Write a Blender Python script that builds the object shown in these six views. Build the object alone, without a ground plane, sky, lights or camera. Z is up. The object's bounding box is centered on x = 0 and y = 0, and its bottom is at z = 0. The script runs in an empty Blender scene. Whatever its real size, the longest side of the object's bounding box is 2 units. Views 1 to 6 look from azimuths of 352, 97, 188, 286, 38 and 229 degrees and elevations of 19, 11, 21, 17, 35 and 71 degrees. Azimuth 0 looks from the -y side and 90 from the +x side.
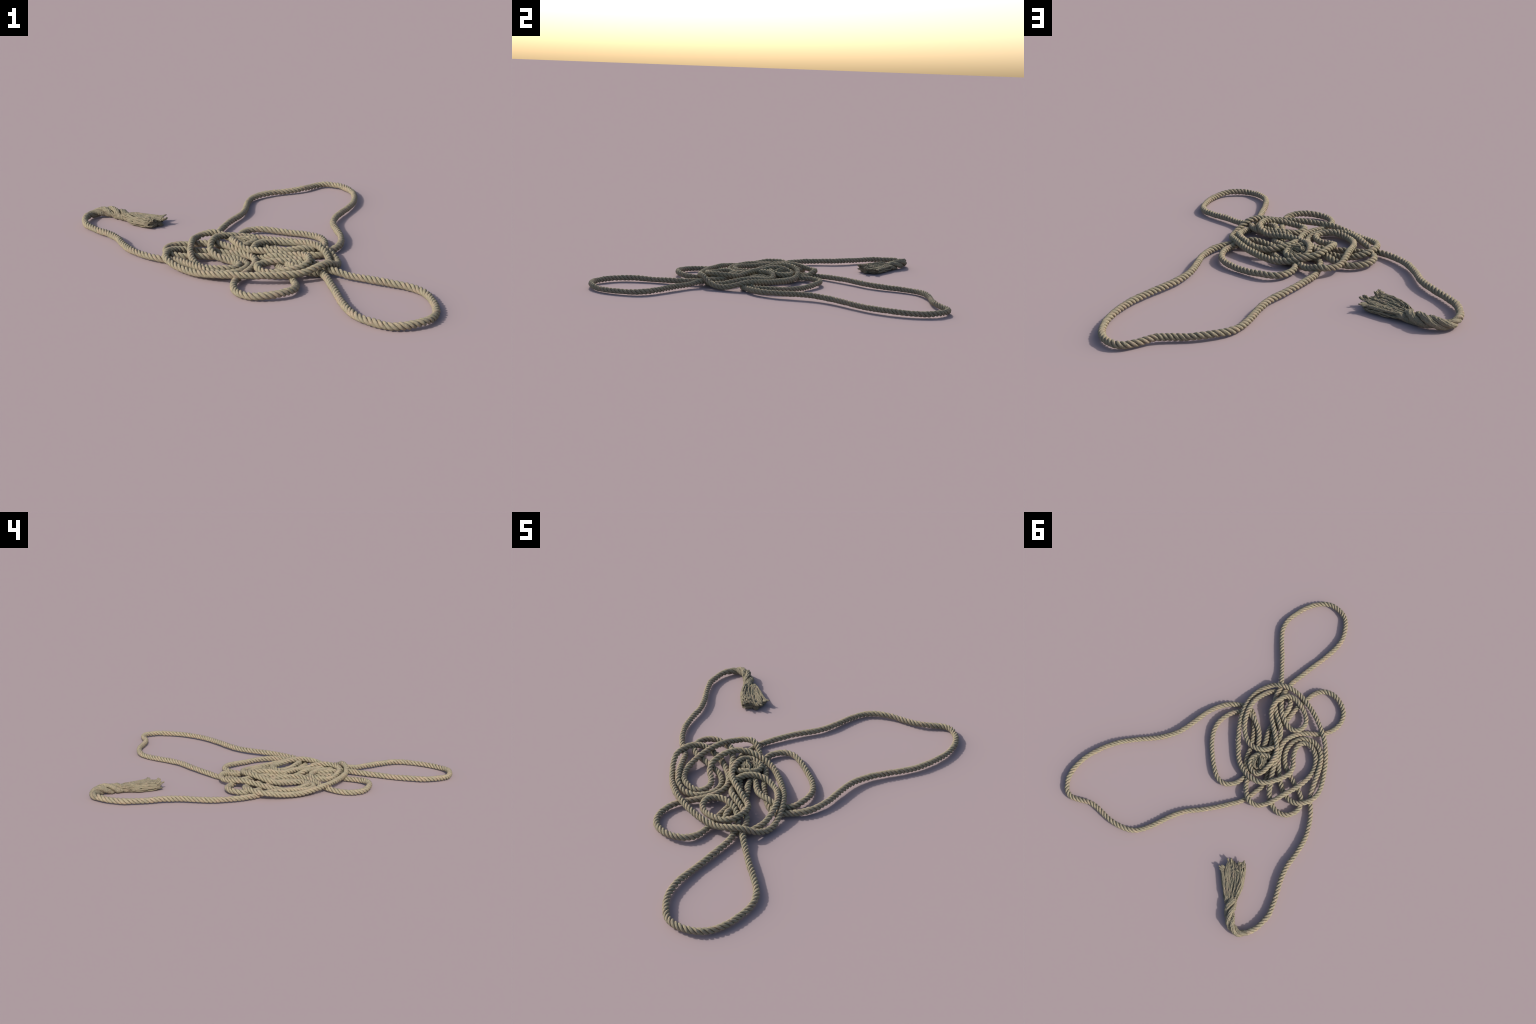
"""A loosely piled three-strand rope with one frayed tassel end.

The rope is described by one spine (control points, run by run along its length), a lay
(three strands wound right-handed around it) and a cross-section.  The tassel is a lofted
core with many yarns laid over it; the other end unravels inside the little spiral.
"""
import bpy
import math
import numpy as np

rng = np.random.default_rng(11)

# ------------------------------------------------------------------ spine of the rope (metres)
# bend where the rope swells into the frayed tassel (tassel tip first)
ROPE_NECK = [
    (-0.339, 0.517, 0.021), (-0.371, 0.549, 0.021), (-0.406, 0.578, 0.021),
    (-0.437, 0.606, 0.021), (-0.464, 0.634, 0.021), (-0.489, 0.662, 0.021),
    (-0.518, 0.687, 0.021), (-0.544, 0.715, 0.026), (-0.573, 0.738, 0.029),
    (-0.602, 0.755, 0.030), (-0.636, 0.761, 0.025), (-0.667, 0.751, 0.021),
    (-0.686, 0.726, 0.022),
]
# loose tail sweeping away from the pile
LOOSE_TAIL = [
    (-0.696, 0.706, 0.025), (-0.706, 0.668, 0.023), (-0.704, 0.613, 0.021),
    (-0.696, 0.564, 0.021), (-0.675, 0.520, 0.021), (-0.650, 0.476, 0.020),
    (-0.623, 0.435, 0.021), (-0.596, 0.395, 0.022), (-0.572, 0.351, 0.022),
    (-0.551, 0.302, 0.022), (-0.538, 0.246, 0.021), (-0.521, 0.187, 0.020),
    (-0.496, 0.123, 0.020), (-0.458, 0.063, 0.020), (-0.415, 0.012, 0.019),
    (-0.372, -0.026, 0.018),
]
# nested arc inside the pile, then the small bight at its back
MIDDLE_ARC = [
    (-0.347, -0.043, 0.017), (-0.318, -0.074, 0.024), (-0.292, -0.116, 0.030),
    (-0.261, -0.170, 0.034), (-0.224, -0.227, 0.033), (-0.183, -0.270, 0.027),
    (-0.130, -0.295, 0.022), (-0.071, -0.290, 0.021), (-0.030, -0.256, 0.021),
    (-0.012, -0.202, 0.016), (-0.022, -0.146, 0.015), (-0.057, -0.100, 0.015),
    (-0.101, -0.073, 0.018), (-0.150, -0.058, 0.019), (-0.205, -0.044, 0.021),
    (-0.265, -0.030, 0.021), (-0.308, -0.011, 0.024), (-0.340, 0.031, 0.025),
    (-0.341, 0.079, 0.025), (-0.320, 0.119, 0.024), (-0.280, 0.141, 0.021),
    (-0.230, 0.140, 0.018), (-0.182, 0.122, 0.025), (-0.151, 0.096, 0.031),
    (-0.127, 0.068, 0.036),
]
# inner ring of the pile and its run under the knot
INNER_RING = [
    (-0.104, 0.045, 0.040), (-0.080, 0.014, 0.041), (-0.051, -0.026, 0.040),
    (-0.025, -0.064, 0.036), (-0.007, -0.090, 0.033), (0.016, -0.103, 0.038),
    (0.032, -0.083, 0.047), (0.048, -0.046, 0.051), (0.075, -0.019, 0.051),
    (0.111, -0.003, 0.047), (0.157, -0.001, 0.040), (0.202, -0.019, 0.039),
    (0.241, -0.046, 0.045), (0.277, -0.085, 0.053), (0.309, -0.139, 0.055),
    (0.327, -0.196, 0.046), (0.331, -0.248, 0.032), (0.323, -0.295, 0.024),
    (0.310, -0.326, 0.019), (0.287, -0.352, 0.015), (0.254, -0.373, 0.015),
    (0.217, -0.372, 0.025), (0.183, -0.352, 0.036), (0.161, -0.319, 0.040),
    (0.151, -0.277, 0.030), (0.148, -0.232, 0.020), (0.150, -0.186, 0.018),
    (0.134, -0.141, 0.023), (0.107, -0.103, 0.027), (0.083, -0.063, 0.025),
    (0.060, -0.013, 0.017), (0.042, 0.045, 0.015), (0.021, 0.102, 0.015),
]
# middle sized bight on the left and its buried return
LEFT_BIGHT = [
    (0.010, 0.146, 0.017), (0.008, 0.181, 0.019), (0.016, 0.216, 0.019), (0.036, 0.249, 0.020),
    (0.068, 0.270, 0.020), (0.109, 0.271, 0.021), (0.150, 0.255, 0.021), (0.191, 0.233, 0.018),
    (0.230, 0.208, 0.016), (0.265, 0.184, 0.016), (0.296, 0.159, 0.018), (0.323, 0.132, 0.019),
    (0.346, 0.102, 0.020), (0.364, 0.065, 0.022), (0.370, 0.024, 0.024), (0.369, -0.017, 0.024),
    (0.361, -0.052, 0.022), (0.345, -0.081, 0.019), (0.326, -0.105, 0.024),
    (0.287, -0.121, 0.035), (0.243, -0.120, 0.043), (0.206, -0.111, 0.038),
    (0.170, -0.094, 0.031), (0.139, -0.071, 0.027), (0.114, -0.043, 0.026),
    (0.083, -0.016, 0.027), (0.039, 0.003, 0.029), (0.017, -0.015, 0.028), (0.029, -0.061, 0.023),
    (0.061, -0.100, 0.018), (0.096, -0.139, 0.015), (0.117, -0.182, 0.015),
    (0.113, -0.226, 0.015), (0.117, -0.267, 0.016), (0.126, -0.311, 0.023),
    (0.134, -0.356, 0.026), (0.140, -0.400, 0.020),
]
# small bight at the front
FRONT_BIGHT = [
    (0.141, -0.445, 0.016), (0.140, -0.499, 0.018), (0.116, -0.549, 0.023),
    (0.066, -0.579, 0.025), (0.002, -0.581, 0.021), (-0.056, -0.559, 0.016),
    (-0.092, -0.519, 0.015), (-0.107, -0.463, 0.015), (-0.099, -0.403, 0.019),
    (-0.070, -0.349, 0.020), (-0.031, -0.308, 0.025), (0.003, -0.261, 0.029),
    (0.021, -0.208, 0.031), (0.021, -0.159, 0.031), (0.002, -0.117, 0.029),
    (-0.029, -0.079, 0.026), (-0.069, -0.044, 0.023), (-0.114, -0.011, 0.021),
    (-0.162, 0.019, 0.018), (-0.204, 0.036, 0.019),
]
# big outer ring lying on top of the pile
OUTER_RING = [
    (-0.257, 0.045, 0.026), (-0.304, 0.033, 0.036), (-0.337, -0.004, 0.042),
    (-0.352, -0.051, 0.039), (-0.347, -0.105, 0.036), (-0.315, -0.164, 0.027),
    (-0.268, -0.222, 0.021), (-0.223, -0.272, 0.023), (-0.174, -0.314, 0.030),
    (-0.121, -0.350, 0.036), (-0.058, -0.379, 0.038), (0.024, -0.406, 0.040),
    (0.105, -0.421, 0.040), (0.182, -0.423, 0.043), (0.246, -0.407, 0.056),
    (0.299, -0.376, 0.057), (0.340, -0.341, 0.035), (0.362, -0.295, 0.020),
    (0.369, -0.241, 0.018), (0.359, -0.188, 0.030), (0.337, -0.133, 0.043),
    (0.308, -0.084, 0.043), (0.275, -0.038, 0.038), (0.234, 0.006, 0.033), (0.189, 0.046, 0.029),
    (0.147, 0.081, 0.026), (0.101, 0.111, 0.026), (0.049, 0.128, 0.032), (-0.013, 0.130, 0.043),
    (-0.068, 0.117, 0.053), (-0.106, 0.088, 0.061), (-0.131, 0.043, 0.063),
    (-0.148, -0.010, 0.056), (-0.150, -0.062, 0.043), (-0.127, -0.105, 0.032),
    (-0.092, -0.136, 0.025),
]
# raised loop that climbs over the ring
RAISED_LOOP = [
    (-0.061, -0.174, 0.024), (-0.049, -0.215, 0.028), (-0.059, -0.247, 0.028),
    (-0.094, -0.264, 0.031), (-0.139, -0.256, 0.033), (-0.182, -0.231, 0.028),
    (-0.214, -0.195, 0.025), (-0.234, -0.144, 0.029), (-0.242, -0.081, 0.037),
    (-0.238, -0.010, 0.047), (-0.225, 0.062, 0.052), (-0.213, 0.126, 0.045),
    (-0.195, 0.177, 0.036), (-0.170, 0.210, 0.036), (-0.134, 0.224, 0.039),
    (-0.095, 0.216, 0.039), (-0.058, 0.193, 0.026), (-0.030, 0.167, 0.021),
    (-0.012, 0.143, 0.022), (0.022, 0.115, 0.021), (0.071, 0.085, 0.019), (0.097, 0.055, 0.017),
    (0.114, 0.024, 0.016), (0.138, -0.013, 0.015), (0.168, -0.049, 0.015), (0.199, -0.081, 0.015),
    (0.228, -0.105, 0.015), (0.256, -0.131, 0.015), (0.302, -0.150, 0.015),
    (0.331, -0.149, 0.016),
]
# the long loop thrown out to the side
LONG_LOOP = [
    (0.366, -0.123, 0.019), (0.403, -0.088, 0.020), (0.427, -0.054, 0.021),
    (0.443, -0.017, 0.021), (0.454, 0.025, 0.023), (0.461, 0.070, 0.024), (0.462, 0.120, 0.025),
    (0.463, 0.172, 0.026), (0.465, 0.220, 0.026), (0.472, 0.264, 0.026), (0.485, 0.304, 0.024),
    (0.501, 0.341, 0.024), (0.524, 0.383, 0.023), (0.559, 0.433, 0.023), (0.591, 0.477, 0.022),
    (0.619, 0.520, 0.021), (0.646, 0.565, 0.021), (0.666, 0.615, 0.021), (0.683, 0.668, 0.021),
    (0.695, 0.723, 0.020), (0.701, 0.774, 0.019), (0.699, 0.821, 0.018), (0.692, 0.863, 0.017),
    (0.680, 0.898, 0.018), (0.663, 0.930, 0.019), (0.640, 0.955, 0.018), (0.616, 0.975, 0.019),
    (0.588, 0.985, 0.017), (0.557, 0.982, 0.017), (0.526, 0.965, 0.017), (0.494, 0.943, 0.019),
    (0.465, 0.925, 0.022), (0.431, 0.913, 0.020), (0.385, 0.906, 0.018), (0.345, 0.903, 0.017),
    (0.304, 0.897, 0.019), (0.264, 0.886, 0.020), (0.226, 0.871, 0.020), (0.194, 0.853, 0.018),
    (0.168, 0.829, 0.016), (0.149, 0.797, 0.015), (0.134, 0.759, 0.015), (0.121, 0.714, 0.016),
    (0.112, 0.672, 0.016), (0.102, 0.629, 0.018), (0.084, 0.576, 0.019), (0.067, 0.537, 0.020),
    (0.047, 0.506, 0.020), (0.025, 0.475, 0.020), (0.003, 0.442, 0.021), (-0.019, 0.404, 0.021),
    (-0.041, 0.363, 0.020), (-0.061, 0.322, 0.019), (-0.078, 0.287, 0.017),
    (-0.092, 0.251, 0.015), (-0.100, 0.197, 0.015), (-0.101, 0.151, 0.015),
    (-0.102, 0.116, 0.015), (-0.097, 0.086, 0.015), (-0.077, 0.052, 0.015),
    (-0.041, 0.011, 0.015), (-0.013, -0.031, 0.015), (0.013, -0.083, 0.015),
    (0.042, -0.140, 0.020),
]
# strand crossing under the ring
TOP_RUN = [
    (0.068, -0.174, 0.033), (0.085, -0.192, 0.044), (0.113, -0.208, 0.047),
    (0.145, -0.223, 0.042), (0.179, -0.239, 0.038), (0.216, -0.260, 0.036),
    (0.252, -0.288, 0.035), (0.274, -0.320, 0.034), (0.287, -0.351, 0.032),
    (0.300, -0.377, 0.031),
]
# drop shaped loop at the front
FRONT_LOOP = [
    (0.328, -0.405, 0.029), (0.372, -0.446, 0.021), (0.417, -0.486, 0.021),
    (0.456, -0.520, 0.021), (0.492, -0.548, 0.020), (0.527, -0.577, 0.018),
    (0.561, -0.607, 0.018), (0.589, -0.641, 0.017), (0.609, -0.681, 0.016),
    (0.616, -0.725, 0.015), (0.615, -0.772, 0.015), (0.609, -0.828, 0.015),
    (0.594, -0.880, 0.015), (0.574, -0.919, 0.015), (0.547, -0.951, 0.019),
    (0.511, -0.973, 0.021), (0.472, -0.983, 0.020), (0.433, -0.984, 0.018),
    (0.395, -0.974, 0.016), (0.364, -0.951, 0.017), (0.335, -0.920, 0.018),
    (0.308, -0.882, 0.018), (0.290, -0.838, 0.018), (0.280, -0.789, 0.019),
    (0.277, -0.734, 0.017), (0.277, -0.674, 0.015), (0.279, -0.613, 0.016),
    (0.279, -0.550, 0.017), (0.279, -0.488, 0.018), (0.278, -0.448, 0.020),
    (0.274, -0.425, 0.022), (0.264, -0.383, 0.025), (0.249, -0.343, 0.030),
    (0.233, -0.326, 0.032), (0.210, -0.303, 0.034), (0.183, -0.280, 0.036),
    (0.152, -0.261, 0.039), (0.117, -0.249, 0.040), (0.082, -0.242, 0.038),
    (0.049, -0.246, 0.035),
]
# top loop that curls into the little spiral
SPIRAL = [
    (0.023, -0.267, 0.037), (0.014, -0.302, 0.038), (0.031, -0.342, 0.033),
    (0.070, -0.368, 0.035), (0.117, -0.381, 0.043), (0.163, -0.385, 0.050),
    (0.198, -0.376, 0.055), (0.224, -0.351, 0.060), (0.234, -0.312, 0.062),
    (0.233, -0.269, 0.059), (0.217, -0.233, 0.053), (0.190, -0.207, 0.045),
    (0.150, -0.184, 0.044), (0.108, -0.161, 0.050), (0.069, -0.138, 0.052),
    (0.033, -0.115, 0.052), (0.000, -0.086, 0.051), (-0.026, -0.047, 0.059),
    (-0.040, -0.002, 0.063), (-0.045, 0.037, 0.058), (-0.042, 0.067, 0.049),
    (-0.027, 0.090, 0.042), (0.002, 0.095, 0.038), (0.034, 0.086, 0.038), (0.057, 0.066, 0.039),
    (0.064, 0.039, 0.042), (0.056, 0.009, 0.046), (0.033, -0.014, 0.050), (0.008, -0.031, 0.050),
    (-0.014, -0.031, 0.042),
]

SPINE = (ROPE_NECK + LOOSE_TAIL + MIDDLE_ARC + INNER_RING + LEFT_BIGHT + FRONT_BIGHT
         + OUTER_RING + RAISED_LOOP + LONG_LOOP + TOP_RUN + FRONT_LOOP + SPIRAL)

HALF_WIDTH = 0.0150      # rope is a little taller than wide
HALF_HEIGHT = 0.0161
LAY = 0.0670             # length of one full turn of a strand
SIDES = 16               # points round one strand
RINGS_PER_LAY = 36


# ------------------------------------------------------------------ helpers
def catmull(points, step):
    """Centripetal Catmull-Rom through the points, resampled at an even arc length."""
    p = np.array(points, float)
    p = np.vstack([2 * p[0] - p[1], p, 2 * p[-1] - p[-2]])
    samples = []
    for i in range(1, len(p) - 2):
        p0, p1, p2, p3 = p[i - 1:i + 3]
        t0 = 0.0
        t1 = t0 + max(np.linalg.norm(p1 - p0), 1e-4) ** 0.5
        t2 = t1 + max(np.linalg.norm(p2 - p1), 1e-4) ** 0.5
        t3 = t2 + max(np.linalg.norm(p3 - p2), 1e-4) ** 0.5
        t = np.linspace(t1, t2, 16, endpoint=False)[:, None]
        a1 = (t1 - t) / (t1 - t0) * p0 + (t - t0) / (t1 - t0) * p1
        a2 = (t2 - t) / (t2 - t1) * p1 + (t - t1) / (t2 - t1) * p2
        a3 = (t3 - t) / (t3 - t2) * p2 + (t - t2) / (t3 - t2) * p3
        b1 = (t2 - t) / (t2 - t0) * a1 + (t - t0) / (t2 - t0) * a2
        b2 = (t3 - t) / (t3 - t1) * a2 + (t - t1) / (t3 - t1) * a3
        samples.append((t2 - t) / (t2 - t1) * b1 + (t - t1) / (t2 - t1) * b2)
    q = np.vstack(samples + [p[-2][None]])
    s = np.r_[0, np.cumsum(np.linalg.norm(np.diff(q, axis=0), axis=1))]
    even = np.arange(0, s[-1], step)
    return np.stack([np.interp(even, s, q[:, k]) for k in range(3)], 1), even


def smooth(q, sigma):
    """Gaussian smoothing along a polyline, ends kept."""
    n = int(3 * sigma) + 1
    k = np.exp(-0.5 * (np.arange(-n, n + 1) / sigma) ** 2)
    k /= k.sum()
    pad = np.vstack([2 * q[0] - q[n:0:-1], q, 2 * q[-1] - q[-2:-n - 2:-1]])
    return np.stack([np.convolve(pad[:, c], k, mode='valid') for c in range(3)], 1)


def frames(q):
    """Tangent, side and up of a mostly horizontal curve."""
    t = np.gradient(q, axis=0)
    t /= np.linalg.norm(t, axis=1)[:, None]
    side = np.cross(t, [0, 0, 1.0])
    side /= np.linalg.norm(side, axis=1)[:, None] + 1e-9
    return t, side, np.cross(side, t)


def hash01(i, j, seed):
    h = (i * 374761393 + j * 668265263 + seed * 974711) & 0xFFFFFFFF
    h = ((h ^ (h >> 13)) * 1274126177) & 0xFFFFFFFF
    return ((h ^ (h >> 16)) & 0xFFFF) / 65535.0


def noise2(x, y, seed, wrap=0):
    """Smooth value noise in -1..1; y repeats every `wrap` cells when wrap > 0."""
    xi, yi = np.floor(x).astype(np.int64), np.floor(y).astype(np.int64)
    fx, fy = x - xi, y - yi
    fx, fy = fx * fx * (3 - 2 * fx), fy * fy * (3 - 2 * fy)
    y0, y1 = (yi % wrap, (yi + 1) % wrap) if wrap else (yi, yi + 1)
    a = hash01(xi, y0, seed) * (1 - fx) + hash01(xi + 1, y0, seed) * fx
    b = hash01(xi, y1, seed) * (1 - fx) + hash01(xi + 1, y1, seed) * fx
    return (a * (1 - fy) + b * fy) * 2 - 1


def grid_mesh(name, rings, material, parent, closed_ends=True):
    """Tube mesh from an array (rings, sides, 3)."""
    return multi_grid_mesh(name, [rings], material, parent, closed_ends)


def multi_grid_mesh(name, tubes, material, parent, closed_ends=True):
    verts, quads, caps, base = [], [], [], 0
    for rings in tubes:
        n, m = rings.shape[:2]
        idx = np.arange(n * m).reshape(n, m) + base
        nxt = np.roll(idx, -1, axis=1)
        quads.append(np.stack([idx[:-1], nxt[:-1], nxt[1:], idx[1:]], -1).reshape(-1, 4))
        verts.append(rings.reshape(-1, 3))
        if closed_ends:
            for ring_idx, centre, flip in ((idx[0], rings[0].mean(0), True), (idx[-1], rings[-1].mean(0), False)):
                c = base + n * m
                verts.append(centre[None])
                base += 1
                nx = np.roll(ring_idx, -1)
                tri = np.stack([nx, ring_idx, np.full(m, c)], -1) if flip else np.stack([ring_idx, nx, np.full(m, c)], -1)
                caps.append(tri)
        base += n * m
    v = np.vstack(verts)
    q = np.vstack(quads)
    t = np.vstack(caps) if caps else np.zeros((0, 3), int)
    mesh = bpy.data.meshes.new(name)
    mesh.vertices.add(len(v))
    mesh.vertices.foreach_set('co', v.astype(np.float32).ravel())
    loops = np.r_[q.ravel(), t.ravel()]
    mesh.loops.add(len(loops))
    mesh.loops.foreach_set('vertex_index', loops.astype(np.int32))
    starts = np.r_[np.arange(len(q)) * 4, len(q) * 4 + np.arange(len(t)) * 3]
    mesh.polygons.add(len(starts))
    mesh.polygons.foreach_set('loop_start', starts.astype(np.int32))
    mesh.update(calc_edges=True)
    mesh.validate()
    mesh.polygons.foreach_set('use_smooth', np.ones(len(mesh.polygons), bool))
    mesh.materials.append(material)
    obj = bpy.data.objects.new(name, mesh)
    bpy.context.scene.collection.objects.link(obj)
    obj.parent = parent
    return obj


# ------------------------------------------------------------------ material
def fibre_material(name, light, warm_tone, mid, dark, bump):
    mat = bpy.data.materials.new(name)
    mat.use_nodes = True
    nt = mat.node_tree
    nt.nodes.clear()
    out = nt.nodes.new('ShaderNodeOutputMaterial')
    bsdf = nt.nodes.new('ShaderNodeBsdfPrincipled')
    bsdf.inputs['Roughness'].default_value = 0.92
    bsdf.inputs['Specular IOR Level'].default_value = 0.12
    nt.links.new(bsdf.outputs[0], out.inputs[0])
    coord = nt.nodes.new('ShaderNodeTexCoord')

    def noise(scale, detail, rough):
        n = nt.nodes.new('ShaderNodeTexNoise')
        n.inputs['Scale'].default_value = scale
        n.inputs['Detail'].default_value = detail
        n.inputs['Roughness'].default_value = rough
        nt.links.new(coord.outputs['Object'], n.inputs['Vector'])
        return n

    def mix(fac, a, b):
        m = nt.nodes.new('ShaderNodeMix')
        m.data_type = 'RGBA'
        nt.links.new(fac, m.inputs['Factor'])
        for sock, val in ((m.inputs['A'], a), (m.inputs['B'], b)):
            if isinstance(val, tuple):
                sock.default_value = (*val, 1)
            else:
                nt.links.new(val, sock)
        return m.outputs['Result']

    def ramp(src, lo, hi):
        r = nt.nodes.new('ShaderNodeMapRange')
        r.inputs['From Min'].default_value = lo
        r.inputs['From Max'].default_value = hi
        nt.links.new(src, r.inputs['Value'])
        return r.outputs[0]

    patches = noise(38, 3, 0.55)      # warm and greenish patches a few centimetres long
    grain = noise(330, 3, 0.65)       # fibre grain
    specks = noise(900, 2, 0.6)
    hue = noise(26, 2, 0.5)           # pinkish against straw-coloured fibre
    warm = mix(ramp(hue.outputs['Fac'], 0.42, 0.60), light, warm_tone)
    c = mix(ramp(patches.outputs['Fac'], 0.36, 0.60), mid, warm)
    c = mix(ramp(grain.outputs['Fac'], 0.62, 0.28), c, dark)
    nt.links.new(c, bsdf.inputs['Base Color'])
    bmp = nt.nodes.new('ShaderNodeBump')
    bmp.inputs['Strength'].default_value = bump
    bmp.inputs['Distance'].default_value = 0.0018
    add = nt.nodes.new('ShaderNodeMath')
    nt.links.new(grain.outputs['Fac'], add.inputs[0])
    nt.links.new(specks.outputs['Fac'], add.inputs[1])
    nt.links.new(add.outputs[0], bmp.inputs['Height'])
    nt.links.new(bmp.outputs[0], bsdf.inputs['Normal'])
    return mat


ROPE_FIBRE = fibre_material('rope_fibre', (0.355, 0.306, 0.205), (0.386, 0.298, 0.214), (0.296, 0.270, 0.190), (0.205, 0.186, 0.136), 0.8)
FRAYED_FIBRE = fibre_material('frayed_fibre', (0.335, 0.290, 0.197), (0.345, 0.278, 0.200), (0.272, 0.246, 0.173), (0.160, 0.145, 0.106), 1.0)

# ------------------------------------------------------------------ the rope: three laid strands
rope = bpy.data.objects.new('rope', None)
bpy.context.scene.collection.objects.link(rope)
rope['label'] = 'long beige twisted rope in a loose pile with frayed end'
rope['category'] = 'rope'

STEP = LAY / RINGS_PER_LAY
path, arc = catmull(SPINE, STEP)
path = smooth(path, 0.007 / STEP)
tangent, side, up = frames(path)
side = smooth(side, 4)
up = smooth(up, 4)

# half width and half height of the swollen end, by arc length from the tassel tip
END_ARC = [0.000, 0.045, 0.091, 0.133, 0.171, 0.210, 0.246, 0.284, 0.321, 0.355, 0.389, 0.420, 0.455, 0.520]
END_HALF_WIDTH = [0.066, 0.069, 0.063, 0.057, 0.047, 0.038, 0.033, 0.029, 0.028, 0.025, 0.023, 0.021, 0.0170, HALF_WIDTH]
END_HALF_HEIGHT = [0.021, 0.022, 0.024, 0.025, 0.026, 0.027, 0.028, 0.029, 0.029, 0.027, 0.024, 0.021, 0.0185, HALF_HEIGHT]
RAVEL = 0.470            # the plain rope starts here, the opened neck lies before it

thick = 1 + 0.05 * noise2(arc / 0.09, arc * 0, 3) + 0.03 * noise2(arc / 0.02, arc * 0, 4)
half_w = np.interp(arc, END_ARC, END_HALF_WIDTH) * thick
half_h = np.interp(arc, END_ARC, END_HALF_HEIGHT) * thick
sink = np.clip((arc - 0.165) / 0.075, 0.0, 1)     # the opened strands dive into the tassel
half_h = half_h * (0.25 + 0.75 * sink)
half_w = half_w * (0.80 + 0.20 * sink)
# turns slow down where the strands open up towards the tassel
opened = np.clip((0.50 - arc) / 0.10, 0, 1)
turn_rate = 2 * math.pi / (LAY * (1 + 2.1 * opened) * (1 + 0.08 * noise2(arc / 0.11, arc * 0, 5)))
phase = np.cumsum(turn_rate) * STEP


def strand_rings(k, keep, sides, fibre):
    """One strand of the lay as rings of points; `fibre` is the depth of its lengthwise ridges."""
    phi = (phase + 2 * math.pi * k / 3)[keep, None]
    s = arc[keep, None]
    a = np.linspace(0, 2 * math.pi, sides, endpoint=False)[None, :]
    u = a / (2 * math.pi)
    lump = 1 + 0.08 * noise2(s / 0.012 + 0 * a, u * 6 + 0 * s, 20 + k, 6) \
             + 0.085 * noise2(s / 0.005 + 0 * a, u * 8 + 0 * s, 40 + k, 8)
    if fibre:
        grow = np.clip((RAVEL - s) / 0.06, 0, 1)
        lump = lump + fibre * grow * (noise2(s / 0.035 + 0 * a, u * 18 + s * 12, 60 + k, 18)
                                      + 0.7 * noise2(s / 0.006 + 0 * a, u * 26 + 0 * s, 70 + k, 26))
    # section across the rope: rounded outside, pressed against its neighbours inside
    fat = 1 + 0.07 * noise2(s / 0.03, s * 0, 50 + k)
    radial = 0.56 + 0.445 * np.cos(a) * lump * fat
    tangential = 0.565 * np.sin(a) * lump * fat
    x = (radial * np.cos(phi) - tangential * np.sin(phi)) * half_w[keep, None]
    y = -(radial * np.sin(phi) + tangential * np.cos(phi)) * half_h[keep, None]
    rings = path[keep][:, None] + x[..., None] * side[keep][:, None] + y[..., None] * up[keep][:, None]
    rings[..., 2] = np.maximum(rings[..., 2], 0.0012)
    return rings


for k in range(3):
    grid_mesh('strand', strand_rings(k, arc >= RAVEL, SIDES, 0), ROPE_FIBRE, rope)

# ------------------------------------------------------------------ tassel: opened neck, core, yarns
def at(s, arr):
    return np.stack([np.interp(s, arc, arr[:, c]) for c in range(3)], -1)


def tip_arc(x):
    """Where the ragged tip ends, by position across it (-1 right, +1 left)."""
    return np.interp(x, [-1.1, -0.85, -0.4, -0.2, -0.05, 0.3, 0.45, 0.7, 1.1],
                     [0.004, -0.006, -0.002, -0.004, -0.016, -0.018, 0.004, 0.020, 0.026])


tip_dir = path[0] - path[12]
tip_dir[2] = 0
tip_dir /= np.linalg.norm(tip_dir)


def end_point(s, x, y):
    """Point in the tassel frame: s along (may run past the tip), x across, y up, in metres."""
    over = np.maximum(-s, 0)
    sc = np.maximum(s, 0)
    return at(sc, path) + tip_dir * over[..., None] + at(sc, side) * x[..., None] + at(sc, up) * y[..., None]


def outline(s, ang, power=2.5):
    """Rounded-box section of the tassel at arc s."""
    c, d = np.cos(ang), np.sin(ang)
    r = (np.abs(c) ** power + np.abs(d) ** power) ** (-1 / power)
    w = np.interp(s, END_ARC, END_HALF_WIDTH)
    h = np.interp(s, END_ARC, END_HALF_HEIGHT)
    # the top is hollow between a high right rim and a low left edge
    top = np.interp(s, [0.0, 0.12, 0.20, 0.26], [1.0, 1.0, 0.7, 0.0])
    hollow = np.interp(r * c, [-1.05, -0.75, -0.45, -0.1, 0.3, 0.7, 1.05], [1.0, 1.0, 0.75, 0.38, 0.32, 0.48, 0.55])
    y = r * d * h
    return r * c * w, np.where(y > 0, y * (1 - top * (1 - hollow)), y)


n_len, n_round = 90, 150
v = np.linspace(0, 1, n_len)[:, None]
ang = np.linspace(0, 2 * math.pi, n_round, endpoint=False)[None, :]
end = tip_arc(np.cos(ang)) + 0.007 * noise2(ang / (2 * math.pi) * 40, ang * 0, 80, 0) + 0.012
s = end + (0.245 - end) * v
ridge = noise2(s / 0.05, ang / (2 * math.pi) * 46 + 0 * s, 81, 46) + 0.8 * noise2(s / 0.010, ang / (2 * math.pi) * 60 + 0 * s, 82, 60)
x, y = outline(s, ang)
fade = np.clip((0.245 - s) / 0.06, 0, 1)
gain = 0.86 - 0.30 * (1 - fade) + 0.10 * ridge * (0.5 + fade) + 0.05 * noise2(s / 0.035, ang / (2 * math.pi) * 9 + 0 * s, 83, 9)
x, y = x * gain, y * (gain + 0.13 * ridge)
rings = end_point(s, x, y)
rings[..., 2] = np.maximum(rings[..., 2], 0.0006)
tassel = grid_mesh('tassel', rings, FRAYED_FIBRE, rope)
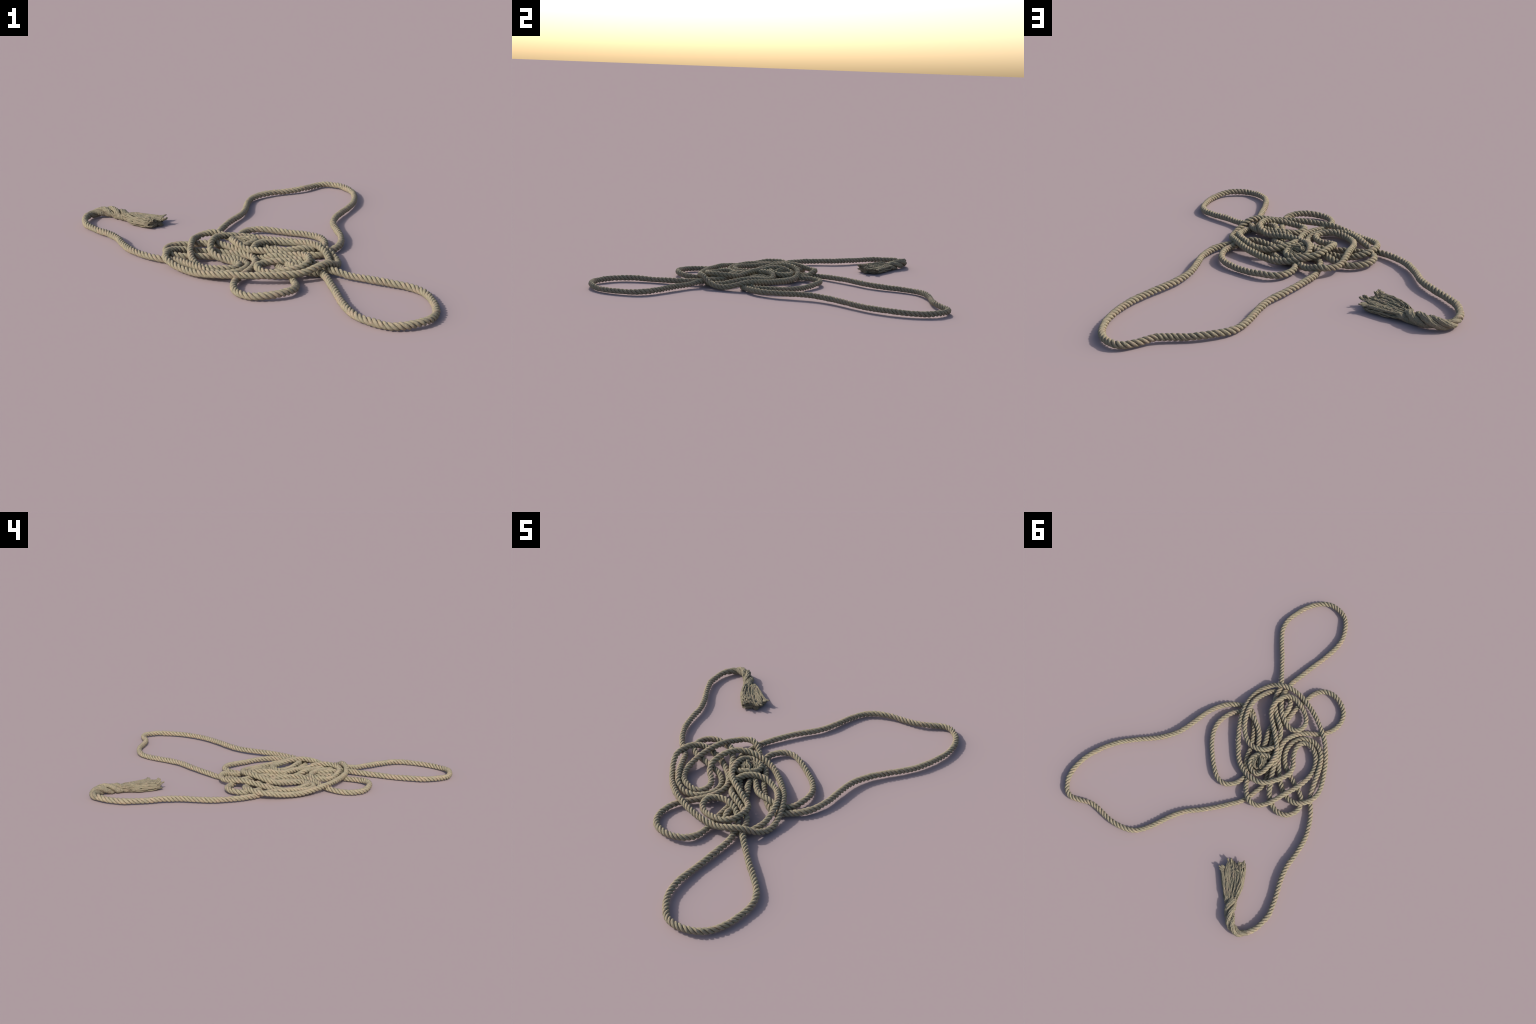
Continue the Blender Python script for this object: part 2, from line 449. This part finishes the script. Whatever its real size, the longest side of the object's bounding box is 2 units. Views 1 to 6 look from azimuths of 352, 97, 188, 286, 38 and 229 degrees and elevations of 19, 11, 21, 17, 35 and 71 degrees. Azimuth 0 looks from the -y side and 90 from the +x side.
for k in range(3):
    grid_mesh('neck_strand', strand_rings(k, (arc >= 0.165) & (arc <= RAVEL + STEP), 56, 0.15), FRAYED_FIBRE, tassel)


def tube(points, radius, sides=6, taper=0.5):
    """Thin round tube through the points (parallel frames), tapering to its tip."""
    q = np.asarray(points)
    t = np.gradient(q, axis=0)
    t /= np.linalg.norm(t, axis=1)[:, None] + 1e-9
    a = np.cross(t, [0.13, 0.21, 0.97])
    a /= np.linalg.norm(a, axis=1)[:, None] + 1e-9
    b = np.cross(t, a)
    th = np.linspace(0, 2 * math.pi, sides, endpoint=False)
    r = radius * np.interp(np.linspace(0, 1, len(q)), [0, 0.75, 1], [1, 1, taper])
    return q[:, None] + r[:, None, None] * (np.cos(th)[None, :, None] * a[:, None] + np.sin(th)[None, :, None] * b[:, None])


yarns = []
CLUMPS = 34              # yarns hang together in uneven clumps with dark gaps between them
for c in range(CLUMPS):
    over_top = c < 25
    a_mid = math.pi * (c + 0.5 + rng.uniform(-0.3, 0.3)) / 25 if over_top else math.pi * (1 + (c - 25 + 0.5) / 9)
    begin = rng.uniform(0.15, 0.235)
    finish = tip_arc(np.cos(a_mid)) + rng.uniform(0.003, 0.022)
    raise_by = rng.uniform(-0.14, 0.24)
    sway = rng.uniform(0, 100)
    for i in range(rng.integers(5, 9)):
        s = np.linspace(begin + rng.uniform(-0.02, 0.01), finish + rng.uniform(-0.004, 0.012), 36)
        drift = 0.13 * noise2(s / 0.06 + sway, s * 0, 90) + 0.045 * noise2(s / 0.014 + i * 3.1 + sway, s * 0, 91)
        x, y = outline(s, a_mid + drift + rng.normal(0, 0.030))
        lift = 0.97 + raise_by + 0.09 * noise2(s / 0.03 + sway, s * 0, 92) + rng.normal(0, 0.06)
        lift = lift - 0.30 * np.clip((s - begin + 0.03) / 0.03, 0, 1)
        pts = end_point(s, x * np.minimum(lift, 1.04), y * lift * 1.06 + 0.0020 * noise2(s / 0.010 + i + sway, s * 0, 93))
        pts[:, 2] = np.maximum(pts[:, 2], 0.003)
        yarns.append(tube(pts, rng.uniform(0.0014, 0.0028)))
# a few loose tufts: the pointed one at the left corner, upright ones at the ragged edge
for i, (s0, x0, dx, dy) in enumerate([(0.045, 0.058, 0.022, 0.004), (0.05, 0.060, 0.017, -0.002), (0.04, 0.055, 0.014, 0.006),
                                      (0.03, -0.05, -0.012, 0.006), (0.02, -0.035, 0.002, 0.012), (0.01, 0.010, 0.004, 0.014),
                                      (0.00, 0.016, -0.003, 0.012), (0.015, -0.055, -0.008, 0.008), (0.05, -0.01, 0.012, 0.007),
                                      (0.06, -0.03, 0.016, 0.006), (0.0, 0.03, 0.006, 0.010)]):
    u = np.linspace(0, 1, 12)
    for j in range(4):
        s = s0 - 0.012 * u + rng.normal(0, 0.003)
        x = x0 + rng.normal(0, 0.003) + dx * u ** 1.5
        y = np.interp(np.maximum(s, 0), END_ARC, END_HALF_HEIGHT) * (0.30 if x0 > -0.02 else 0.7) + dy * u ** 2 + rng.normal(0, 0.001)
        yarns.append(tube(end_point(s, x, y), rng.uniform(0.0032, 0.0050), 7, 0.6))
obj = multi_grid_mesh('yarn', yarns, FRAYED_FIBRE, tassel)
obj['kind'] = 'stuff'

# ------------------------------------------------------------------ unravelled tip inside the spiral
frayed_tip = []


def bundle(points, count, spread, radius, wobble):
    base, _ = catmull(points, 0.003)
    n = len(base)
    for i in range(count):
        u = np.linspace(0, 1, n)
        off = rng.normal(0, spread, 3) * [1, 1, 0.7]
        wave = np.stack([noise2(u * 5 + i * 9.7, u * 0, 100 + c) for c in range(3)], 1) * wobble
        frayed_tip.append(tube(base + off + wave, radius * rng.uniform(0.7, 1.25), 7, 0.5))


# thick twisted bundle across the hole, thin curls along its rim, loose ends below
bundle([(0.036, -0.004, 0.046), (0.022, 0.008, 0.055), (0.004, 0.022, 0.057), (-0.012, 0.040, 0.055), (-0.026, 0.054, 0.047)],
       13, 0.0048, 0.0032, 0.005)
bundle([(0.006, -0.022, 0.045), (0.004, -0.004, 0.052), (-0.010, 0.014, 0.055), (-0.024, 0.032, 0.051), (-0.030, 0.050, 0.044)],
       11, 0.005, 0.0030, 0.005)
bundle([(0.034, 0.006, 0.046), (0.040, 0.028, 0.048), (0.029, 0.049, 0.048), (0.010, 0.065, 0.046), (-0.008, 0.070, 0.043)],
       6, 0.0028, 0.0019, 0.003)
bundle([(0.030, 0.022, 0.050), (0.022, 0.036, 0.052), (0.008, 0.048, 0.050), (-0.004, 0.060, 0.045)], 4, 0.002, 0.0017, 0.003)
bundle([(0.045, 0.020, 0.032), (0.020, 0.030, 0.030), (0.000, 0.045, 0.030), (-0.025, 0.060, 0.032)], 16, 0.009, 0.0030, 0.005)
bundle([(-0.026, -0.004, 0.050), (-0.016, 0.006, 0.053), (-0.010, 0.016, 0.050)], 4, 0.003, 0.002, 0.003)
# tangled yarn packed under and around the spiral
for i in range(46):
    turn = np.linspace(0, rng.uniform(1.6, 3.4), 16) + rng.uniform(0, 2 * math.pi)
    reach = rng.uniform(0.006, 0.052) + 0.006 * noise2(turn * 2 + i * 4.3, turn * 0, 110)
    height = rng.uniform(0.012, 0.050) - 0.25 * np.maximum(reach - 0.034, 0) + 0.004 * noise2(turn * 2 + i * 2.7, turn * 0, 111)
    nest = np.stack([0.012 + reach * np.cos(turn), 0.036 + reach * np.sin(turn), height], 1)
    frayed_tip.append(tube(nest, rng.uniform(0.0026, 0.0042), 7, 0.6))
obj = multi_grid_mesh('frayed_tip', frayed_tip, FRAYED_FIBRE, rope)
obj['kind'] = 'stuff'
